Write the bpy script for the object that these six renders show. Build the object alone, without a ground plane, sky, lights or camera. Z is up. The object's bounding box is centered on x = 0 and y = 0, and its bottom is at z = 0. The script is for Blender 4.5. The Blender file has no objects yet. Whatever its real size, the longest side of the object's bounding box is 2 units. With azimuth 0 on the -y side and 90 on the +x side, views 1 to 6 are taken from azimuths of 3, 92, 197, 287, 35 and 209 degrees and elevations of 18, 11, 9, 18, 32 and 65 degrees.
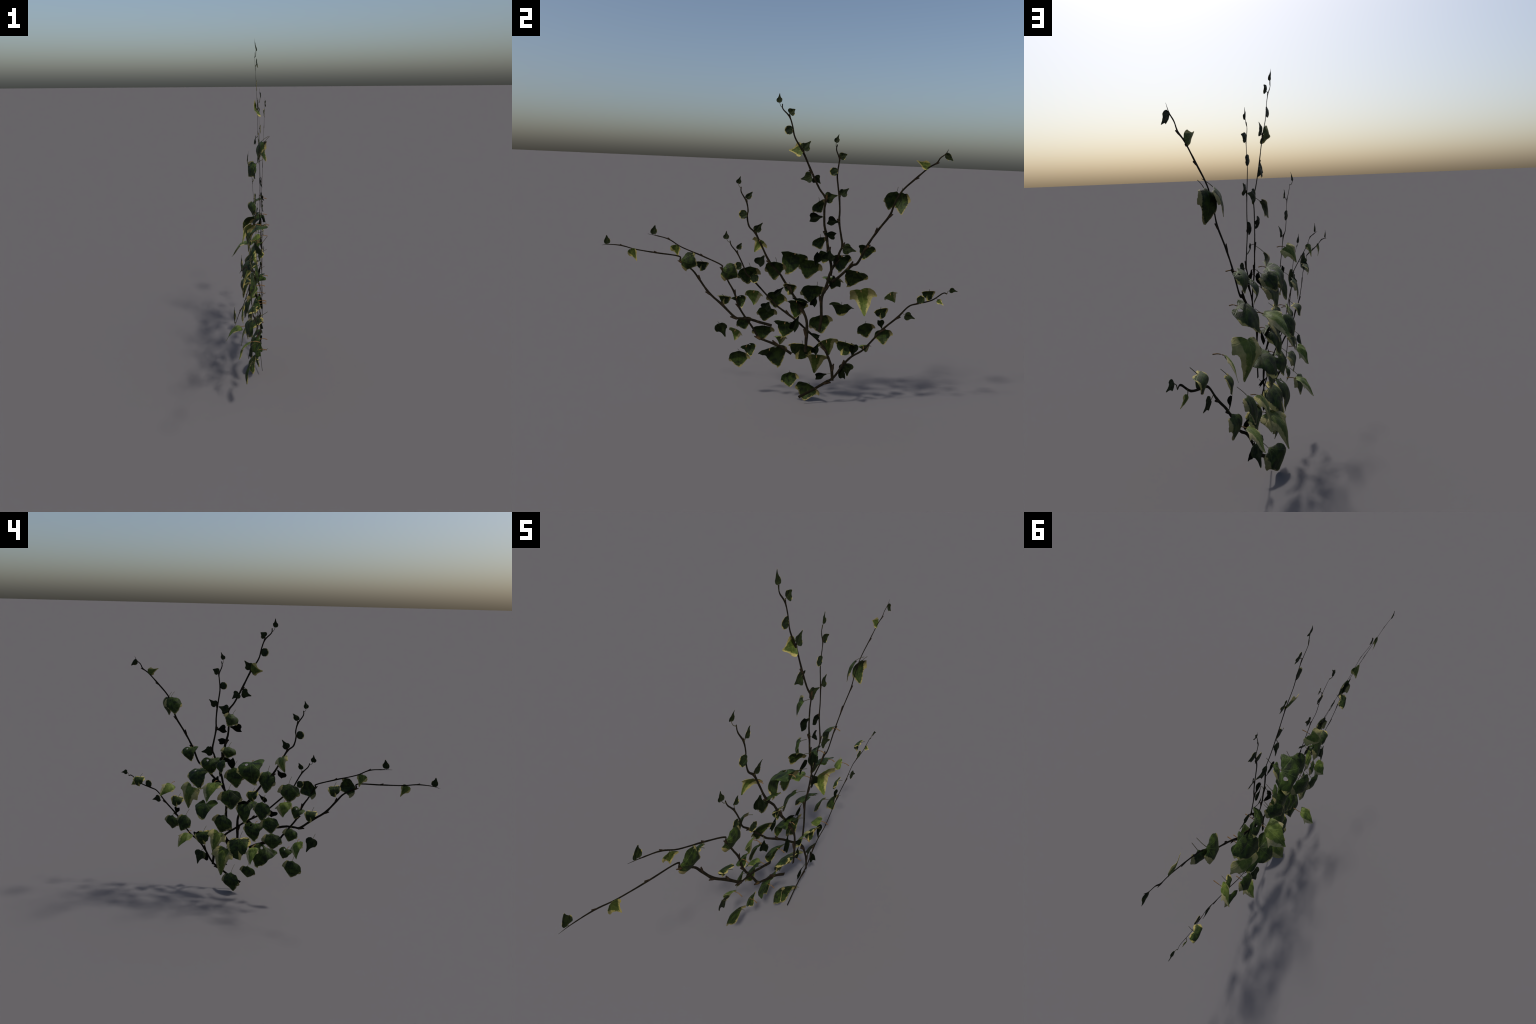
"""Climbing variegated ivy: woody stems spread like a fan in the y-z plane
(the wall would stand at +x), lobed cream-edged leaves hang towards -x."""
import bpy, bmesh, math, random
from mathutils import Vector, Matrix
from mathutils.geometry import delaunay_2d_cdt

rnd = random.Random(7)
COL = bpy.context.scene.collection

# ------------------------------------------------------------------ root
ivy = bpy.data.objects.new("ivy_plant", None)
ivy["label"] = "climbing ivy with fanned woody stems and cream-edged lobed leaves"
ivy["category"] = "plant"
COL.objects.link(ivy)


def add_object(name, mesh, material=None):
    ob = bpy.data.objects.new(name, mesh)
    if material is not None and not mesh.materials:
        mesh.materials.append(material)
    COL.objects.link(ob)
    ob.parent = ivy
    return ob


# ------------------------------------------------------------- materials
class Nodes:
    """Small wrapper that makes node graphs readable."""

    def __init__(self, name):
        self.mat = bpy.data.materials.new(name)
        self.mat.use_nodes = True
        self.nt = self.mat.node_tree
        self.bsdf = self.nt.nodes["Principled BSDF"]
        self.coord = self.nt.nodes.new("ShaderNodeTexCoord").outputs["Object"]

    def put(self, sock, v):
        if isinstance(v, bpy.types.NodeSocket):
            self.nt.links.new(v, sock)
        else:
            sock.default_value = v

    def math(self, op, a, b=0.0, c=0.0):
        n = self.nt.nodes.new("ShaderNodeMath")
        n.operation = op
        for s, v in zip(n.inputs, (a, b, c)):
            self.put(s, v)
        return n.outputs[0]

    def line(self, a, b, c, p=None):
        """signed distance a*x + b*y + c in leaf coordinates"""
        n = self.nt.nodes.new("ShaderNodeVectorMath")
        n.operation = "DOT_PRODUCT"
        self.put(n.inputs[0], self.coord if p is None else p)
        n.inputs[1].default_value = (a, b, 0.0)
        return self.math("ADD", n.outputs["Value"], c)

    def noise(self, scale, detail=3.0, rough=0.55, distort=0.0, stretch=None, offset=None):
        n = self.nt.nodes.new("ShaderNodeTexNoise")
        n.inputs["Scale"].default_value = scale
        n.inputs["Detail"].default_value = detail
        n.inputs["Roughness"].default_value = rough
        n.inputs["Distortion"].default_value = distort
        src = self.coord
        if stretch or offset is not None:
            m = self.nt.nodes.new("ShaderNodeMapping")
            self.put(m.inputs["Vector"], src)
            if stretch:
                m.inputs["Scale"].default_value = stretch
            if offset is not None:
                self.put(m.inputs["Location"], offset)
            src = m.outputs[0]
        self.put(n.inputs["Vector"], src)
        return n.outputs["Fac"]

    def band(self, v, lo, hi):
        n = self.nt.nodes.new("ShaderNodeMapRange")
        n.interpolation_type = "SMOOTHSTEP"
        self.put(n.inputs["Value"], v)
        n.inputs["From Min"].default_value = lo
        n.inputs["From Max"].default_value = hi
        return n.outputs["Result"]

    def mix(self, f, a, b):
        n = self.nt.nodes.new("ShaderNodeMix")
        n.data_type = "RGBA"
        self.put(n.inputs["Factor"], f)
        for s, v in ((n.inputs["A"], a), (n.inputs["B"], b)):
            self.put(s, v if isinstance(v, bpy.types.NodeSocket) else (*v, 1.0))
        return n.outputs["Result"]

    def random(self):
        return self.nt.nodes.new("ShaderNodeObjectInfo").outputs["Random"]

    def bump(self, h, strength, dist):
        n = self.nt.nodes.new("ShaderNodeBump")
        n.inputs["Strength"].default_value = strength
        n.inputs["Distance"].default_value = dist
        self.put(n.inputs["Height"], h)
        self.nt.links.new(n.outputs[0], self.bsdf.inputs["Normal"])


CREAM = (0.36, 0.305, 0.100)
OLIVE = (0.115, 0.11, 0.045)


def leaf_material(name, deep, bright, edges, cream_amount, jag=0.10, cream=CREAM,
                  patches=(), rough=0.55, gloss=0.14):
    """Variegated leaf.  `edges` are straight lines that bound the blade; a ragged
    cream border follows them.  `patches` are wedges (lists of lines) wholly cream."""
    g = Nodes(name)
    rn = g.random()
    shift = g.nt.nodes.new("ShaderNodeCombineXYZ")
    g.put(shift.inputs[2], g.math("MULTIPLY", rn, 20.0))
    off = shift.outputs[0]
    # green: dark centre with lighter clouding and a pale net of veins
    cloud = g.noise(4.5, 4.0, 0.6, 0.4, offset=off)
    col = g.mix(g.band(cloud, 0.34, 0.72), deep, bright)
    vein = None
    for deg in (0, 38, -38, 78, -78):
        a = math.radians(deg)
        d = g.math("ABSOLUTE", g.line(math.cos(a), math.sin(a), 0.0))
        vein = d if vein is None else g.math("MINIMUM", vein, d)
    veins = g.band(vein, 0.016, 0.0)
    side = g.noise(16.0, 2.0, 0.5, 1.2, stretch=(0.6, 1.8, 1.0))
    col = g.mix(g.math("MULTIPLY", veins, 0.35), col, tuple(1.6 * c + 0.01 for c in bright))
    col = g.mix(g.math("MULTIPLY", g.band(side, 0.55, 0.75), 0.35), col, bright)
    # cream border
    depth = None
    for a, b, c in edges:
        k = math.hypot(a, b)
        d = g.line(a / k, b / k, c / k)
        depth = d if depth is None else g.math("MINIMUM", depth, d)
    ragged = g.noise(9.0, 4.0, 0.65, 0.6, offset=off)
    depth = g.math("ADD", depth, g.math("MULTIPLY", g.math("SUBTRACT", ragged, 0.5), jag * 2.4))
    mask = g.band(depth, cream_amount + 0.02, cream_amount - 0.02)
    for wedge in patches:
        inside = None
        for a, b, c in wedge:
            k = math.hypot(a, b)
            d = g.line(a / k, b / k, c / k)
            inside = d if inside is None else g.math("MINIMUM", inside, d)
        inside = g.math("ADD", inside, g.math("MULTIPLY", g.math("SUBTRACT", ragged, 0.5), jag * 1.6))
        mask = g.math("MAXIMUM", mask, g.band(inside, -0.012, 0.02))
    tint = g.mix(g.band(cloud, 0.3, 0.7), cream, tuple(0.72 * c for c in cream))
    col = g.mix(mask, col, tint)
    hue = g.nt.nodes.new("ShaderNodeHueSaturation")
    g.put(hue.inputs["Value"], g.math("MULTIPLY_ADD", rn, 0.3, 0.85))
    g.put(hue.inputs["Color"], col)
    g.put(g.bsdf.inputs["Base Color"], hue.outputs[0])
    g.put(g.bsdf.inputs["Roughness"], rough)
    g.bsdf.inputs["Specular IOR Level"].default_value = gloss
    g.bump(g.math("ADD", g.math("MULTIPLY", veins, -0.6), side), 0.35, 0.004)
    return g.mat


def bark_material(name, base, light, warm):
    g = Nodes(name)
    grain = g.noise(60.0, 4.0, 0.6)
    blot = g.noise(14.0, 3.0, 0.6)
    col = g.mix(g.band(grain, 0.35, 0.7), base, light)
    col = g.mix(g.band(blot, 0.60, 0.72), col, warm)
    g.put(g.bsdf.inputs["Base Color"], col)
    g.bsdf.inputs["Roughness"].default_value = 0.85
    g.bsdf.inputs["Specular IOR Level"].default_value = 0.10
    g.bump(grain, 0.5, 0.002)
    return g.mat


BARK = bark_material("ivy_bark", (0.0060, 0.0046, 0.0022), (0.0145, 0.011, 0.005), (0.034, 0.025, 0.008))
STUB = bark_material("ivy_scar_bark", (0.012, 0.008, 0.004), (0.030, 0.019, 0.010), (0.065, 0.038, 0.014))
STALK_GREEN = bark_material("green_stalk_skin", (0.025, 0.028, 0.010), (0.05, 0.045, 0.018), (0.06, 0.04, 0.02))
STALK_BROWN = bark_material("brown_stalk_skin", (0.10, 0.055, 0.022), (0.16, 0.10, 0.04), (0.13, 0.06, 0.03))

DEEP, LEAFY = (0.0060, 0.0100, 0.0028), (0.0290, 0.0490, 0.0065)
PALE_DEEP, PALE = (0.036, 0.054, 0.008), (0.082, 0.105, 0.018)

# straight lines that run along the blade edges (a*x + b*y + c = 0, inside > 0)
EDGE_L = (0.80, 0.62, 0.655)      # lower left margin
EDGE_R = (-0.72, 0.70, 0.765)     # lower right margin
EDGE_TIP = (0.0, 1.0, 1.0)
EDGE_TOP = (0.0, -1.0, 0.08)

MAT = {
    "b": leaf_material("broad_leaf_skin", DEEP, LEAFY,
                       [EDGE_L, EDGE_R, EDGE_TIP], 0.045, 0.085,
                       patches=[[(-1.0, 0.25, -0.23), (0, 1, 0.52)]], cream=(0.22, 0.19, 0.075)),
    "v": leaf_material("notched_leaf_skin", DEEP, LEAFY,
                       [(1.0, 0.15, 0.52), (-1.0, 0.1, 0.45), (0.0, 1.0, 1.0), (0, -1, 0.05)], 0.06, 0.07,
                       patches=[[(1.0, 0.0, 0.04), (-0.9, -0.45, -0.27)], ]),
    "h": leaf_material("torn_leaf_skin", DEEP, LEAFY,
                       [(1.0, 0.25, 0.60), (0.70, 0.71, 0.745), (-0.80, 0.45, 0.55), (0, 1, 1.0)], 0.055, 0.07),
    "p": leaf_material("pale_leaf_skin", PALE_DEEP, PALE,
                       [(1.0, 0.25, 0.30), (-1.0, 0.15, 0.24)], 0.03, 0.08,
                       cream=(0.25, 0.225, 0.085), rough=0.5),
    "q": leaf_material("light_leaf_skin", (0.042, 0.064, 0.010), (0.100, 0.132, 0.024),
                       [(0.95, 0.30, 0.34), (-1.0, 0.3, 0.52)], 0.03, 0.08,
                       cream=(0.28, 0.25, 0.12), rough=0.5),
    "s": leaf_material("young_leaf_skin", (0.0062, 0.0092, 0.0036), (0.0200, 0.0280, 0.0075),
                       [(0.8, 0.45, 0.56), (-0.8, 0.45, 0.56), EDGE_TIP], 0.012, 0.05, gloss=0.08),
    "y": leaf_material("young_yellow_leaf_skin", PALE_DEEP, PALE,
                       [(0.8, 0.45, 0.44), (-0.8, 0.45, 0.44), EDGE_TIP], 0.06, 0.10),
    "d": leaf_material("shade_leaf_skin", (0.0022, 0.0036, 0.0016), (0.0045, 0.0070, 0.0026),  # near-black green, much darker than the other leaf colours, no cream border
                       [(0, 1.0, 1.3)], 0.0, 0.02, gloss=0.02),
    "r": leaf_material("round_leaf_skin", (0.0055, 0.0095, 0.0035), (0.018, 0.030, 0.007),
                       [(0.55, 0.85, 0.86), (-0.55, 0.85, 0.86), (0, -1, 0.02), (1, 0, .5), (-1, 0, .5)], 0.02, 0.09),
}

# ------------------------------------------------------- leaf blade shapes
# outline from the stalk (0, 0) round the left lobe to the tip (y = -1) and back;
# total width is 1.  The upper face looks along +z.
OUTLINE = {
    "b": [(0, 0), (-.12, -.06), (-.30, -.06), (-.40, -.16), (-.48, -.31), (-.5, -.45), (-.40, -.475),
          (-.30, -.62), (-.18, -.81), (-.10, -.94), (-.04, -1), (.04, -1), (.135, -.92), (.245, -.84),
          (.33, -.72), (.45, -.69), (.5, -.585), (.48, -.465), (.435, -.255), (.34, -.15), (.2, -.10), (.09, -.04)],
    "v": [(0, -.02), (-.08, .03), (-.21, .06), (-.34, .045), (-.465, -.07), (-.52, -.18), (-.53, -.30),
          (-.475, -.47), (-.40, -.65), (-.33, -.82), (-.18, -.93), (.01, -1), (.055, -.9), (.07, -.83),
          (.145, -.74), (.21, -.72), (.295, -.6), (.36, -.43), (.43, -.335), (.47, -.235), (.44, -.13),
          (.39, -.02), (.305, .06), (.175, .06), (.07, .03)],
    "h": [(0, 0), (-.09, .01), (-.265, .035), (-.37, -.015), (-.46, -.13), (-.52, -.26), (-.54, -.405),
          (-.43, -.52), (-.33, -.65), (-.2, -.805), (-.08, -.91), (.0, -1), (.12, -1.01), (.12, -.9),
          (.225, -.79), (.3, -.57), (.32, -.35), (.41, -.195), (.46, .03), (.41, .085), (.3, .095), (.125, .04)],
    "p": [(0, 0), (.14, .045), (.36, .02), (.41, -.18), (.46, -.36), (.29, -.39), (.19, -.60), (.10, -.82),
          (.02, -1), (-.03, -1), (-.13, -.82), (-.25, -.605), (-.31, -.42), (-.40, -.325), (-.54, -.31),
          (-.51, -.14), (-.46, -.02), (-.37, .06), (-.21, .075), (-.07, .04)],
    "q": [(0, 0), (-.17, -.045), (-.265, -.13), (-.32, -.23), (-.5, -.46), (-.375, -.45), (-.305, -.61),
          (-.14, -.87), (-.02, -1), (.02, -1), (.10, -.81), (.235, -.6), (.36, -.40), (.5, -.335),
          (.465, -.115), (.405, .02), (.225, .045)],
    "s": [(0, 0), (-.2, .02), (-.42, -.08), (-.5, -.26), (-.42, -.42), (-.30, -.50), (-.16, -.72), (-.04, -1),
          (.03, -1), (.13, -.70), (.28, -.54), (.46, -.44), (.5, -.25), (.40, -.06), (.18, .02)],
    "d": [(0, 0), (-.09, -.04), (-.14, -.18), (-.26, -.30), (-.42, -.42), (-.5, -.60), (-.46, -.80), (-.36, -1),
          (-.22, -.93), (.0, -.90), (.22, -.94), (.42, -.86), (.5, -.66), (.38, -.46), (.20, -.30), (.12, -.16), (.08, -.04)],
    "o": [(0, 0), (-.18, .03), (-.40, -.03), (-.5, -.22), (-.46, -.45), (-.33, -.60), (-.20, -.80), (-.04, -1),
          (.03, -1), (.11, -.82), (.26, -.64), (.44, -.56), (.5, -.36), (.44, -.12), (.2, -.02)],
    "k": [(0, 0), (-.09, .20), (-.195, .295), (-.36, .165), (-.49, -.09), (-.40, -.33), (-.31, -.64), (-.195, -.885),
          (-.06, -1), (.02, -1), (.10, -.92), (.20, -.66), (.33, -.34), (.43, -.015), (.48, .19), (.355, .34),
          (.16, .29), (.06, .16)],
    "r": [(0, 0), (-.18, .02), (-.38, -.08), (-.5, -.30), (-.5, -.58), (-.38, -.84), (-.15, -.98), (0, -1),
          (.2, -.97), (.4, -.82), (.5, -.56), (.48, -.28), (.36, -.08), (.17, .02)],
}
HOLES = {"h": [(-.17, -.115, .055, .055)]}


def smooth_ring(points, n_per):
    """Catmull-Rom through a closed list of points."""
    out, m = [], len(points)
    for i in range(m):
        p0, p1, p2, p3 = (Vector(points[(i + k) % m]) for k in (-1, 0, 1, 2))
        for j in range(n_per):
            t = j / n_per
            c = 0.5 * (2 * p1 + (p2 - p0) * t + (2 * p0 - 5 * p1 + 4 * p2 - p3) * t * t
                       + (3 * p1 - p0 - 3 * p2 + p3) * t ** 3)
            out.append(c.lerp(p1.lerp(p2, t), 0.4))
    return out


def inside(p, ring):
    c, n = False, len(ring)
    for i in range(n):
        a, b = ring[i], ring[i - 1]
        if (a.y > p.y) != (b.y > p.y) and p.x < (b.x - a.x) * (p.y - a.y) / (b.y - a.y) + a.x:
            c = not c
    return c


def blade_mesh(name, kind, shape, arch, fold, curl, seed, material, twist=0.0, lobe=0.15):
    """Cut the outline from a sheet, bend it (arch along the midrib, fold of the halves,
    curl of tip and lobes), crinkle it between the veins and give it thickness."""
    r = random.Random(seed)
    ring = smooth_ring(OUTLINE[shape], 3)
    ring = [Vector((p.x * (1 + r.uniform(-.02, .02)), p.y + r.uniform(-.008, .008))) for p in ring]
    pts, edges = list(ring), [(i, (i + 1) % len(ring)) for i in range(len(ring))]
    holes = []
    for hx, hy, rx, ry in (HOLES.get(shape, []) if kind == "h" else []):
        hole = [Vector((hx + rx * math.cos(a) * (1 + .25 * math.sin(3 * a)), hy + ry * math.sin(a)))
                for a in [2 * math.pi * k / 10 for k in range(10)]]
        s = len(pts)
        pts += hole
        edges += [(s + i, s + (i + 1) % 10) for i in range(10)]
        holes.append(hole)
    step = 0.055
    for iy in range(-22, 4):
        for ix in range(-11, 12):
            p = Vector((ix * step + (step / 2 if iy % 2 else 0), iy * step * 0.9))
            if not inside(p, ring) or any(inside(p, h) for h in holes):
                continue
            if min((p - q).length for q in pts[:len(ring) + 10 * len(holes)]) > 0.022:
                pts.append(p)
    v2, _, faces, *_ = delaunay_2d_cdt(pts, edges, [], 0, 1e-5)
    keep = []
    for f in faces:
        c = sum((v2[i] for i in f), Vector((0, 0))) / 3
        if inside(c, ring) and not any(inside(c, h) for h in holes):
            keep.append(f)
    ph = [r.uniform(0, 6.28) for _ in range(6)]

    def lift(p):
        t = min(1.1, max(-0.1, -p.y))
        z = arch * (5.65 * t * max(0.0, 1 - t) ** 1.6 if t > 0 else 3.0 * t)   # reaches out, then droops
        z -= fold * (math.hypot(p.x, 0.03) - 0.03)          # halves slope away from a crisp midrib crease
        z -= lobe * max(0.0, abs(p.x) - 0.30)            # outer lobes bend further
        z -= curl * max(0.0, t - 0.65) ** 2 * 3.0       # tip rolls under
        z += twist * p.x * t
        ang = math.atan2(p.x, 0.25 - p.y)
        z += 0.016 * math.sin(9 * ang + ph[0]) * min(1, abs(p.x) * 4 + t * .3)   # rib crinkle
        z += 0.012 * math.sin(11 * p.x + ph[1]) * math.sin(8 * p.y + ph[2])
        return z

    bm = bmesh.new()
    th = 0.010
    top = [bm.verts.new((p.x, p.y, lift(p) + th / 2)) for p in v2]
    bot = [bm.verts.new((p.x, p.y, lift(p) - th / 2)) for p in v2]
    count = {}
    for f in keep:
        for i in range(3):
            e = (f[i], f[(i + 1) % 3])
            count[e] = 1
    for f in keep:
        bm.faces.new([top[i] for i in f])
        bm.faces.new([bot[i] for i in reversed(f)])
    for a, b in count:
        if (b, a) not in count:
            bm.faces.new((top[b], top[a], bot[a], bot[b]))
    bmesh.ops.delete(bm, geom=[v for v in bm.verts if not v.link_faces], context="VERTS")
    bmesh.ops.recalc_face_normals(bm, faces=bm.faces)
    me = bpy.data.meshes.new(name)
    bm.to_mesh(me)
    bm.free()
    for p in me.polygons:
        p.use_smooth = True
    me.set_sharp_from_angle(angle=math.radians(60))
    me.materials.append(material)
    return me


# kind -> shape, material, arch, fold, curl, mesh name
KIND = {
    "b": ("b", "b", .175, .14, .05, "broad_leaf"),
    "v": ("v", "v", .23, .16, .05, "notched_leaf"),
    "h": ("h", "h", .25, .16, .05, "torn_leaf"),
    "p": ("p", "p", .16, .14, .00, "pale_leaf"),
    "q": ("q", "q", .16, .12, .00, "light_leaf"),
    "s": ("s", "s", .03, .14, .06, "young_leaf"),
    "y": ("s", "y", .05, .18, .05, "young_yellow_leaf"),
    "c": ("o", "s", .03, .20, .10, "curled_leaf"),
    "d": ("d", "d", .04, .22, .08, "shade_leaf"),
    "k": ("k", "h", .12, .22, .05, "heart_leaf"),
    "r": ("r", "r", .04, .10, .05, "round_leaf"),
    "f": ("b", "b", .14, .30, .10, "folded_leaf"),
}
BLADES = {}
for k, (shape, mat, arch, fold, curl, nm) in KIND.items():
    BLADES[k] = [blade_mesh(nm, k, shape, arch * f1, fold * f2, curl, 11 * i + ord(k), MAT[mat], tw)
                 for i, (f1, f2, tw) in enumerate(((1, 1, 0), (1.25, .75, .06), (.75, 1.25, -.06)))]


# ------------------------------------------------------------ tube helper
def catmull(points, n_per):
    pts = [points[0] * 2 - points[1]] + points + [points[-1] * 2 - points[-2]]
    out = []
    for i in range(1, len(pts) - 2):
        p0, p1, p2, p3 = pts[i - 1:i + 3]
        for j in range(n_per):
            t = j / n_per
            out.append(0.5 * (2 * p1 + (p2 - p0) * t + (2 * p0 - 5 * p1 + 4 * p2 - p3) * t * t
                              + (3 * p1 - p0 - 3 * p2 + p3) * t ** 3))
    out.append(points[-1].copy())
    return out


def tube(bm, path, radii, flat=1.0, sides=8, rough=0.0, r=None):
    """Closed tube; `flat` squeezes it along x (stems hug the wall)."""
    rings = []
    for i, p in enumerate(path):
        d = (path[min(i + 1, len(path) - 1)] - path[max(i - 1, 0)]).normalized()
        side = d.cross(Vector((1, 0, 0)))
        side = side.normalized() if side.length > .2 else d.cross(Vector((0, 0, 1))).normalized()
        out = side.cross(d).normalized()
        ring = []
        for k in range(sides):
            a = 2 * math.pi * k / sides
            q = radii[i] * (1 + (r.uniform(-rough, rough) if r else 0))
            ring.append(bm.verts.new(p + side * math.cos(a) * q + out * math.sin(a) * q * flat))
        rings.append(ring)
    for a, b in zip(rings, rings[1:]):
        for k in range(sides):
            bm.faces.new((a[k], a[(k + 1) % sides], b[(k + 1) % sides], b[k]))
    bm.faces.new(list(reversed(rings[0])))
    bm.faces.new(rings[-1])


def tube_mesh(name, path, radii, **kw):
    bm = bmesh.new()
    tube(bm, path, radii, **kw)
    bmesh.ops.recalc_face_normals(bm, faces=bm.faces)
    me = bpy.data.meshes.new(name)
    bm.to_mesh(me)
    bm.free()
    for p in me.polygons:
        p.use_smooth = True
    me.set_sharp_from_angle(angle=math.radians(55))
    return me


STEM_POINTS = []      # sampled centre lines, used to join leaf stalks


def stem(points, r0, r1, tip=None, nodes=()):
    """A woody shoot through hand-placed points, thinning from r0 to r1, with leaf
    scars at the given (point index, side) nodes and a hair-thin tip if asked."""
    ctrl = [Vector(p) for p in points]
    per = 5
    path = catmull(ctrl, per)
    n = len(path) - 1
    radii = []
    for i in range(n + 1):
        t = i / n
        q = r0 + (r1 - r0) * t ** 0.9
        near = min([abs(i - k * per) for k, _ in nodes] or [99])
        radii.append(q * (1 + 0.22 * math.exp(-(near / 1.6) ** 2)))
    if tip:
        for i in range(n + 1):
            s = (i / n - (1 - tip)) / tip
            if s > 0:
                radii[i] = r1 * (1 - 0.75 * s)
    ob = add_object("stem", tube_mesh("stem", path, radii, flat=.15, rough=.07, r=rnd), BARK)
    for i, p in enumerate(path):
        STEM_POINTS.append((p, radii[i]))
    for k, s in nodes:
        i = k * per
        d = (path[min(i + 2, n)] - path[max(i - 2, 0)]).normalized()
        side = d.cross(Vector((1, 0, 0))).normalized() * s
        q = radii[i]
        a = path[i] - d * q * 2.2
        pth = [a, a + d * q * 2.0 + side * q * .75, a + d * q * 3.6 + side * q * 1.25,
               a + d * q * 4.8 + side * q * 1.75]
        add_object("leaf_scar", tube_mesh("leaf_scar", pth, [q * .75, q * .75, q * .62, q * .5],
                                          flat=.35, sides=7, rough=.1, r=rnd), STUB)
    return ob


def stalk(points, r0, r1, material):
    path = catmull([Vector(p) for p in points], 4)
    n = len(path) - 1
    add_object("leaf_stalk", tube_mesh("leaf_stalk", path, [r0 + (r1 - r0) * i / n for i in range(n + 1)],
                                       sides=6), material)


def leaf(kind, base, tip, width, roll, joint="auto"):
    """Hang one blade: stalk end `base`, point `tip`, blade width, roll about its midrib
    (0 = upper face towards -x)."""
    b, t = Vector(base), Vector(tip)
    axis = (t - b)
    length = axis.length
    up = -axis.normalized()
    n = Vector((-1, 0, 0))
    n = (n - up * n.dot(up)).normalized()
    n = Matrix.Rotation(math.radians(roll), 3, up) @ n
    x = up.cross(n)
    k = BLADES[kind]
    ob = add_object("leaf", k[rnd.randrange(len(k))])
    m = Matrix((x * width, up * length, n * (width + length) * .5)).transposed().to_4x4()
    m.translation = b
    ob.matrix_local = m
    # stalk
    reach_from = b + up * 0.026 if axis.z > 0.01 else b      # upright leaves fork off below
    near, rad = min(STEM_POINTS, key=lambda q: (q[0] - reach_from).length)
    gap = (near - b).length
    size = (width + length) / 2
    if joint == "auto":
        joint = "stem" if gap < (0.035 if kind in "scrdyf" else 0.0) else "wall"
    if joint == "stem":
        mid = (near + b) / 2 + up * gap * .15
        stalk([b - up * .004, mid, near], .0011, .0016, STALK_GREEN)
    elif joint == "wall" and kind in "hpq":
        reach = max(.012, min(.045, .106 - b.x))
        stalk([b - up * length * .06 + n * .004, b + Vector((reach * .5, 0, .003)), b + Vector((reach, -.002, -.001))],
              .0017, .0022, STALK_BROWN)
    elif joint == "wall":
        reach = min(.12 * size * 3, .104 - b.x)
        stalk([b - up * length * .05 + n * .003, b + Vector((reach * .35, -.002, size * .10)),
               b + Vector((reach, -.006, size * .24))], .0013, .0011, STALK_GREEN)
    return ob

# ------------------------------------------------------------------ stems
# low right shoot: the main stem from the ground
stem([(.074, .152, .044), (.062, .240, .095), (.058, .305, .139), (.057, .348, .171), (.058, .400, .255),
      (.060, .443, .305), (.060, .508, .353), (.059, .600, .471), (.060, .678, .548), (.060, .735, .615),
      (.058, .784, .634), (.057, .860, .657), (.057, .917, .700), (.055, .941, .697)],
     .0085, .0032, nodes=[(2, 1), (4, -1), (7, 1), (8, 1), (10, -1)])
# inner left shoot
stem([(.058, .342, .150), (.058, .332, .227), (.058, .310, .288), (.058, .285, .342), (.055, .244, .391),
      (.052, .186, .438), (.048, .116, .497), (.042, .062, .534), (.036, -.002, .577), (.034, -.041, .616),
      (.034, -.136, .714), (.035, -.178, .753), (.036, -.199, .803), (.036, -.233, .868), (.033, -.267, .908),
      (.029, -.276, .934)],
     .0080, .0030, nodes=[(1, 1), (3, -1), (7, 1), (10, -1), (13, 1)])
# upper left shoot
stem([(.075, .176, .322), (.074, .177, .432), (.069, .173, .505), (.060, .149, .560), (.054, .119, .608),
      (.052, .072, .672), (.052, .033, .730), (.053, .010, .764), (.055, -.049, .828), (.055, -.097, .917),
      (.055, -.135, .987), (.053, -.170, 1.021), (.051, -.183, 1.075), (.048, -.180, 1.110), (.046, -.191, 1.158),
      (.043, -.220, 1.205), (.038, -.223, 1.235)],
     .0085, .0030, nodes=[(1, -1), (3, -1), (5, 1), (8, -1), (10, 1), (14, 1)])
# trunk of the two upright shoots, running on into the slender one
stem([(.073, .248, .450), (.070, .254, .532), (.069, .248, .635), (.067, .269, .701), (.067, .286, .782),
      (.065, .315, .848), (.064, .332, .906), (.063, .344, .941), (.062, .330, 1.010), (.061, .318, 1.072),
      (.060, .317, 1.134), (.059, .309, 1.209), (.058, .292, 1.310), (.057, .296, 1.377), (.056, .297, 1.407),
      (.057, .279, 1.450), (.057, .281, 1.480)],
     .0085, .0028, nodes=[(2, -1), (3, 1), (5, 1), (7, 1), (9, -1), (11, 1), (14, 1)])
# tallest shoot
stem([(.066, .290, .770), (.062, .292, .820), (.058, .270, .906), (.058, .254, .998), (.060, .240, 1.047),
      (.060, .234, 1.137), (.058, .238, 1.192), (.058, .200, 1.245), (.057, .154, 1.331), (.057, .101, 1.436),
      (.056, .056, 1.506), (.054, .040, 1.565), (.052, .021, 1.613), (.052, -.015, 1.650), (.051, -.019, 1.676)],
     .0080, .0028, nodes=[(2, 1), (3, -1), (6, 1), (8, -1), (9, 1), (12, 1)])
# right climbing shoot
stem([(.062, .288, .730), (.060, .330, .758), (.060, .401, .830), (.060, .435, .849), (.062, .476, .941),
      (.063, .525, 1.027), (.065, .585, 1.116), (.066, .607, 1.182), (.068, .640, 1.252), (.070, .707, 1.322),
      (.070, .769, 1.381), (.070, .807, 1.406), (.071, .823, 1.433), (.071, .848, 1.454), (.072, .861, 1.479)],
     .0080, .0026, tip=.07, nodes=[(2, -1), (4, 1), (5, -1), (6, 1), (9, 1), (11, 1)])
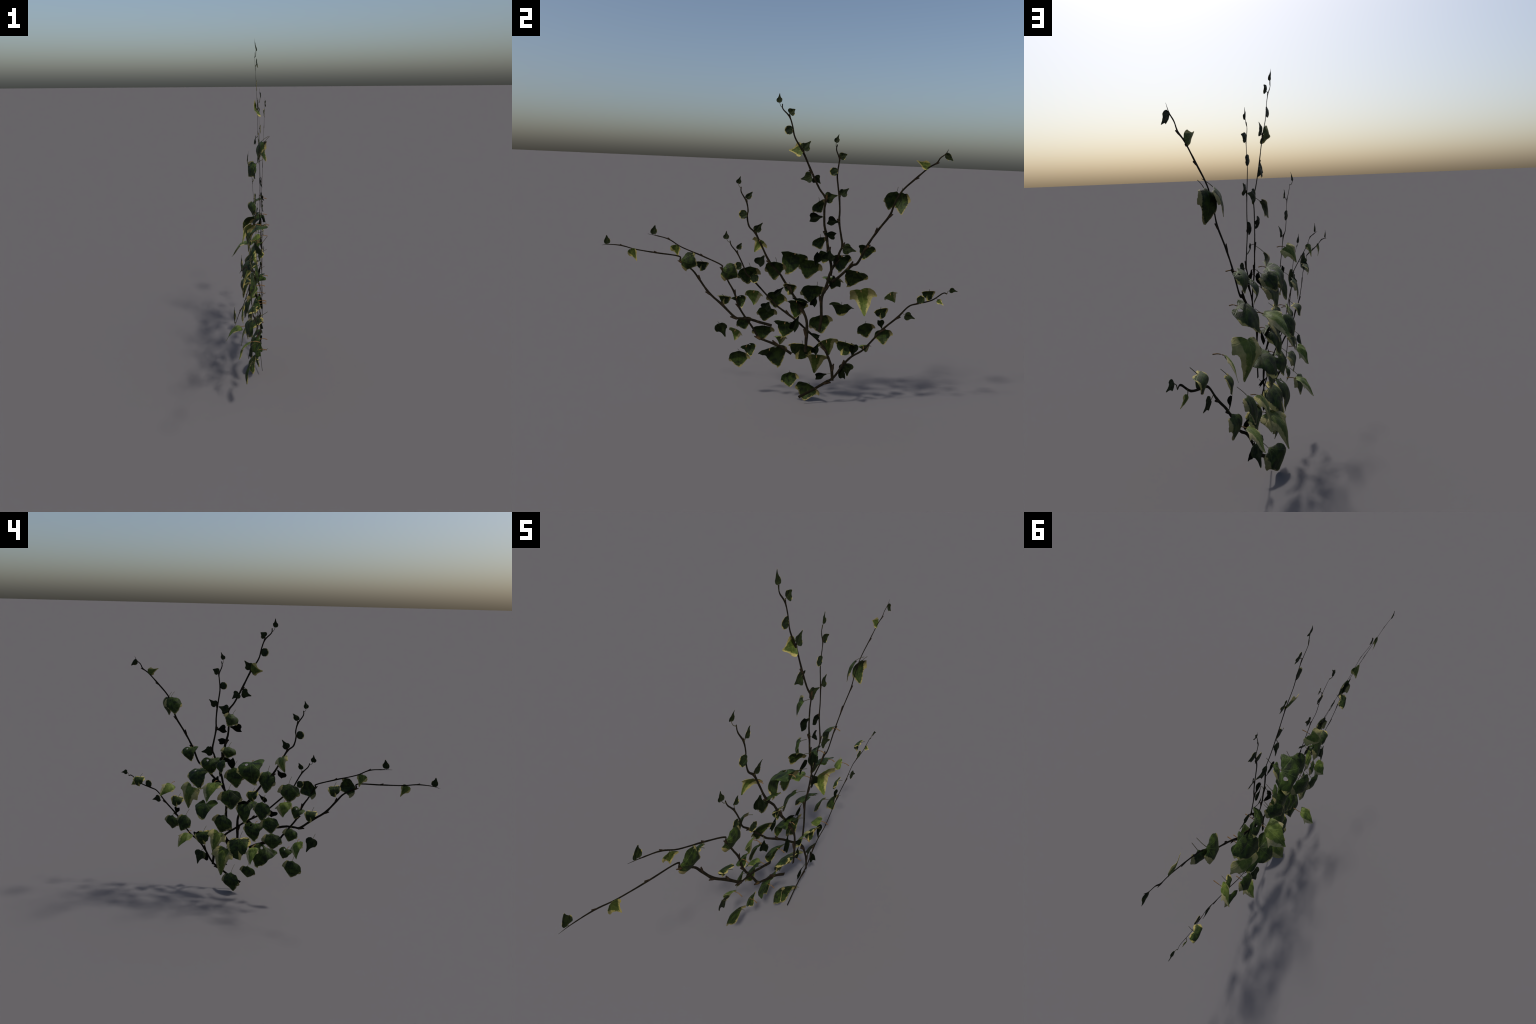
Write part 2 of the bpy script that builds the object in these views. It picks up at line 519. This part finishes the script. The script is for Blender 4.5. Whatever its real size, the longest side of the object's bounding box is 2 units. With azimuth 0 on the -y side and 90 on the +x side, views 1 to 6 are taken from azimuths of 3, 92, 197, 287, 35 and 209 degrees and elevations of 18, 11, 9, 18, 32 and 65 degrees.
# left shoot
stem([(.076, .098, .307), (.074, .042, .342), (.070, .003, .357), (.062, -.062, .376), (.058, -.094, .389),
      (.056, -.122, .433), (.058, -.149, .472), (.063, -.174, .507), (.066, -.214, .572), (.066, -.239, .647),
      (.065, -.275, .709), (.062, -.312, .778), (.058, -.318, .800), (.052, -.428, .845), (.047, -.544, .888),
      (.044, -.615, .928), (.034, -.691, .944), (.028, -.738, .950)],
     .0080, .0024, tip=.07, nodes=[(2, 1), (4, -1), (8, -1), (9, 1), (11, -1), (13, 1), (15, 1), (16, 1)])
# far left shoot
stem([(.074, -.021, .468), (.070, -.091, .483), (.070, -.148, .498), (.069, -.199, .500), (.066, -.234, .505),
      (.060, -.306, .571), (.054, -.383, .635), (.052, -.443, .715), (.054, -.481, .763), (.052, -.546, .807),
      (.051, -.557, .836), (.048, -.687, .849), (.044, -.802, .862), (.040, -.883, .879), (.035, -.957, .881),
      (.030, -.998, .874)],
     .0085, .0022, tip=.07, nodes=[(4, -1), (5, 1), (6, -1), (7, 1), (9, -1), (11, 1), (13, 1)])

# leaves of the low right shoot
leaf("s", (0.058, 0.952, 0.722), (0.057, 0.997, 0.713), 0.032, -8)
leaf("y", (0.049, 0.894, 0.658), (0.058, 0.927, 0.632), 0.030, -1)
leaf("v", (0.040, 0.847, 0.705), (0.023, 0.845, 0.644), 0.080, 9)
leaf("s", (0.063, 0.719, 0.566), (0.064, 0.776, 0.547), 0.050, 2)
leaf("q", (0.048, 0.625, 0.684), (-0.018, 0.675, 0.614), 0.085, 3)
leaf("v", (0.061, 0.583, 0.595), (0.042, 0.591, 0.529), 0.085, 13)
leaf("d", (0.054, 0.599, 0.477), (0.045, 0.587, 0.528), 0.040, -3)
leaf("b", (0.039, 0.616, 0.470), (0.033, 0.620, 0.376), 0.105, -3)
leaf("b", (0.022, 0.512, 0.494), (-0.019, 0.532, 0.396), 0.107, -3)
leaf("v", (0.050, 0.404, 0.382), (0.031, 0.385, 0.298), 0.119, -0)
leaf("q", (0.031, 0.504, 0.362), (-0.050, 0.539, 0.293), 0.090, -15)
leaf("s", (0.033, 0.416, 0.250), (0.009, 0.431, 0.163), 0.085, -10)
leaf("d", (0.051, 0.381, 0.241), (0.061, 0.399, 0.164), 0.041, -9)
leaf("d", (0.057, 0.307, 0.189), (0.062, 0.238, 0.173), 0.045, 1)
leaf("b", (0.055, 0.211, 0.118), (0.018, 0.184, 0.004), 0.150, -17)
leaf("b", (0.052, 0.096, 0.187), (0.058, 0.099, 0.099), 0.107, 1)
leaf("r", (0.060, 0.800, 0.638), (0.060, 0.796, 0.683), 0.045, -1)
leaf("d", (0.055, 0.445, 0.300), (0.040, 0.455, 0.378), 0.050, 0)

# leaves of the inner left shoot
leaf("s", (0.027, -0.298, 0.942), (0.024, -0.297, 0.988), 0.034, 5)
leaf("c", (0.034, -0.229, 0.889), (0.035, -0.209, 0.926), 0.030, 2)
leaf("r", (0.034, -0.206, 0.795), (0.039, -0.245, 0.795), 0.045, -0)
leaf("r", (0.054, -0.128, 0.755), (0.051, -0.135, 0.705), 0.048, 0)

# leaves of the upper left shoot
leaf("p", (0.035, -0.107, 0.948), (-0.005, -0.139, 0.871), 0.098, -14)
leaf("d", (0.048, -0.081, 0.863), (0.062, -0.117, 0.808), 0.062, -26)
leaf("s", (0.060, -0.135, 0.999), (0.064, -0.096, 1.047), 0.045, -5)
leaf("c", (0.055, -0.189, 1.173), (0.048, -0.158, 1.211), 0.032, -2)
leaf("s", (0.027, -0.241, 1.251), (0.034, -0.227, 1.292), 0.029, -2)
leaf("r", (0.059, -0.185, 1.087), (0.055, -0.229, 1.087), 0.049, -2)

# leaves of the tall slender shoot
leaf("s", (0.065, 0.272, 1.490), (0.059, 0.287, 1.532), 0.028, 0)
leaf("c", (0.054, 0.299, 1.415), (0.058, 0.338, 1.430), 0.042, 2)
leaf("s", (0.060, 0.318, 1.217), (0.052, 0.360, 1.252), 0.049, 4)
leaf("d", (0.066, 0.315, 1.069), (0.064, 0.253, 1.079), 0.052, -1)
leaf("s", (0.069, 0.350, 0.929), (0.071, 0.421, 0.914), 0.062, 3)
leaf("r", (0.064, 0.292, 1.337), (0.063, 0.249, 1.339), 0.044, -1)

# leaves of the tallest shoot
leaf("s", (0.059, -0.036, 1.681), (0.052, -0.035, 1.728), 0.031, 4)
leaf("c", (0.057, 0.021, 1.628), (0.057, 0.050, 1.650), 0.045, 7)
leaf("y", (0.053, 0.100, 1.444), (0.045, 0.028, 1.440), 0.080, -19)
leaf("s", (0.058, 0.155, 1.306), (0.061, 0.097, 1.291), 0.061, -7)
leaf("s", (0.045, 0.170, 1.305), (0.033, 0.206, 1.270), 0.053, -2)
leaf("s", (0.050, 0.238, 1.194), (0.058, 0.301, 1.212), 0.064, -1)
leaf("b", (0.045, 0.205, 1.177), (0.005, 0.220, 1.112), 0.100, 28)
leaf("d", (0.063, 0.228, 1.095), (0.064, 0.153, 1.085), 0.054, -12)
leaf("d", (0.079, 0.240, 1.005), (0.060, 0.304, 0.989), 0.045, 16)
leaf("b", (0.035, 0.226, 0.978), (0.022, 0.229, 0.909), 0.099, 30)
leaf("r", (0.056, 0.042, 1.544), (0.056, -0.001, 1.543), 0.046, -0)
leaf("s", (0.060, 0.103, 1.448), (0.055, 0.141, 1.491), 0.054, 4)

# leaves of the right climbing shoot
leaf("c", (0.070, 0.848, 1.452), (0.072, 0.890, 1.419), 0.032, 0)
leaf("y", (0.069, 0.769, 1.383), (0.070, 0.701, 1.414), 0.048, -4)
leaf("b", (0.060, 0.616, 1.247), (0.040, 0.579, 1.148), 0.111, 22)
leaf("b", (0.080, 0.638, 1.245), (0.080, 0.644, 1.127), 0.087, -20)
leaf("h", (0.045, 0.482, 0.944), (0.021, 0.475, 0.862), 0.103, 2)

# leaves of the left shoot
leaf("f", (0.056, -0.314, 0.776), (0.063, -0.223, 0.737), 0.119, 173)
leaf("b", (0.042, -0.182, 0.502), (0.020, -0.175, 0.422), 0.098, 13)
leaf("q", (0.032, -0.227, 0.423), (-0.021, -0.237, 0.334), 0.086, -14)
leaf("h", (0.067, -0.158, 0.345), (0.062, -0.128, 0.279), 0.084, 3)
leaf("s", (0.044, -0.321, 0.455), (0.023, -0.288, 0.370), 0.075, -0)
leaf("b", (0.032, -0.203, 0.291), (0.011, -0.201, 0.185), 0.127, -6)
leaf("c", (0.033, -0.705, 0.951), (0.033, -0.694, 1.002), 0.037, 3)
leaf("y", (0.043, -0.580, 0.897), (0.026, -0.567, 0.829), 0.064, -17)

# leaves of the far left shoot
leaf("f", (0.052, -0.543, 0.817), (0.064, -0.453, 0.792), 0.119, 172)
leaf("v", (0.038, -0.426, 0.809), (0.018, -0.440, 0.751), 0.077, 19)
leaf("c", (0.030, -0.965, 0.883), (0.030, -0.968, 0.933), 0.036, 0)
leaf("y", (0.044, -0.828, 0.863), (0.041, -0.796, 0.796), 0.054, -3)

# leaves of the crown
leaf("p", (0.035, 0.243, 0.294), (-0.049, 0.243, 0.147), 0.155, -2)
leaf("v", (0.064, 0.158, 0.365), (-0.001, 0.130, 0.248), 0.161, 6)
leaf("p", (0.048, 0.292, 0.392), (-0.001, 0.319, 0.284), 0.129, 5)
leaf("d", (0.055, 0.186, 0.430), (0.064, 0.256, 0.411), 0.023, 5)
leaf("b", (0.030, 0.251, 0.531), (0.008, 0.267, 0.416), 0.141, 0)
leaf("k", (0.015, 0.370, 0.592), (-0.052, 0.366, 0.513), 0.152, -4)
leaf("p", (0.026, 0.467, 0.688), (0.030, 0.500, 0.540), 0.159, -20)
leaf("q", (0.014, 0.311, 0.745), (-0.095, 0.317, 0.654), 0.127, -10)
leaf("b", (0.033, 0.224, 0.703), (-0.013, 0.187, 0.593), 0.154, 19)
leaf("b", (0.050, 0.197, 0.845), (0.001, 0.160, 0.734), 0.134, 3)
leaf("h", (0.067, 0.089, 0.888), (0.018, 0.058, 0.757), 0.168, 12)
leaf("h", (0.050, 0.345, 0.885), (0.035, 0.347, 0.788), 0.123, 16)
leaf("h", (0.070, 0.431, 0.804), (-0.008, 0.410, 0.696), 0.149, 2)
leaf("b", (0.032, 0.263, 0.891), (-0.028, 0.251, 0.823), 0.090, -25)
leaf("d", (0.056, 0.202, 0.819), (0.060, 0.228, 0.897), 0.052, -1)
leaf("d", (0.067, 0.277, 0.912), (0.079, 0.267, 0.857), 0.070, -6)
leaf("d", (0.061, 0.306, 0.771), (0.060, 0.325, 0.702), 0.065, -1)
leaf("h", (0.076, 0.111, 0.621), (0.011, 0.114, 0.502), 0.120, -3)
leaf("b", (0.030, 0.004, 0.654), (-0.017, -0.007, 0.550), 0.125, -14)
leaf("v", (0.049, 0.071, 0.706), (0.039, 0.061, 0.642), 0.078, 5)
leaf("d", (0.058, 0.034, 0.690), (0.055, -0.016, 0.640), 0.032, -8)
leaf("h", (0.054, 0.053, 0.491), (0.019, 0.055, 0.385), 0.137, -6)
leaf("d", (0.064, 0.128, 0.530), (0.067, 0.092, 0.441), 0.049, -3)
leaf("b", (0.030, -0.036, 0.558), (-0.005, -0.070, 0.469), 0.120, 14)
leaf("b", (0.036, -0.062, 0.452), (0.008, -0.076, 0.358), 0.131, 10)
leaf("h", (0.064, -0.026, 0.332), (0.022, 0.038, 0.210), 0.159, -2)
leaf("q", (-0.032, 0.037, 0.369), (-0.109, 0.029, 0.289), 0.083, 8)
leaf("b", (0.030, -0.157, 0.793), (0.000, -0.171, 0.686), 0.135, 15)
leaf("q", (0.052, -0.127, 0.662), (0.033, -0.129, 0.571), 0.107, 11)
leaf("d", (0.049, -0.043, 0.598), (0.057, -0.068, 0.554), 0.064, -10)
leaf("h", (0.069, -0.222, 0.627), (0.060, -0.191, 0.562), 0.078, -7)
leaf("v", (0.063, -0.300, 0.624), (0.029, -0.302, 0.565), 0.080, -1)
leaf("b", (0.085, -0.011, 0.836), (0.014, -0.021, 0.721), 0.121, 0)
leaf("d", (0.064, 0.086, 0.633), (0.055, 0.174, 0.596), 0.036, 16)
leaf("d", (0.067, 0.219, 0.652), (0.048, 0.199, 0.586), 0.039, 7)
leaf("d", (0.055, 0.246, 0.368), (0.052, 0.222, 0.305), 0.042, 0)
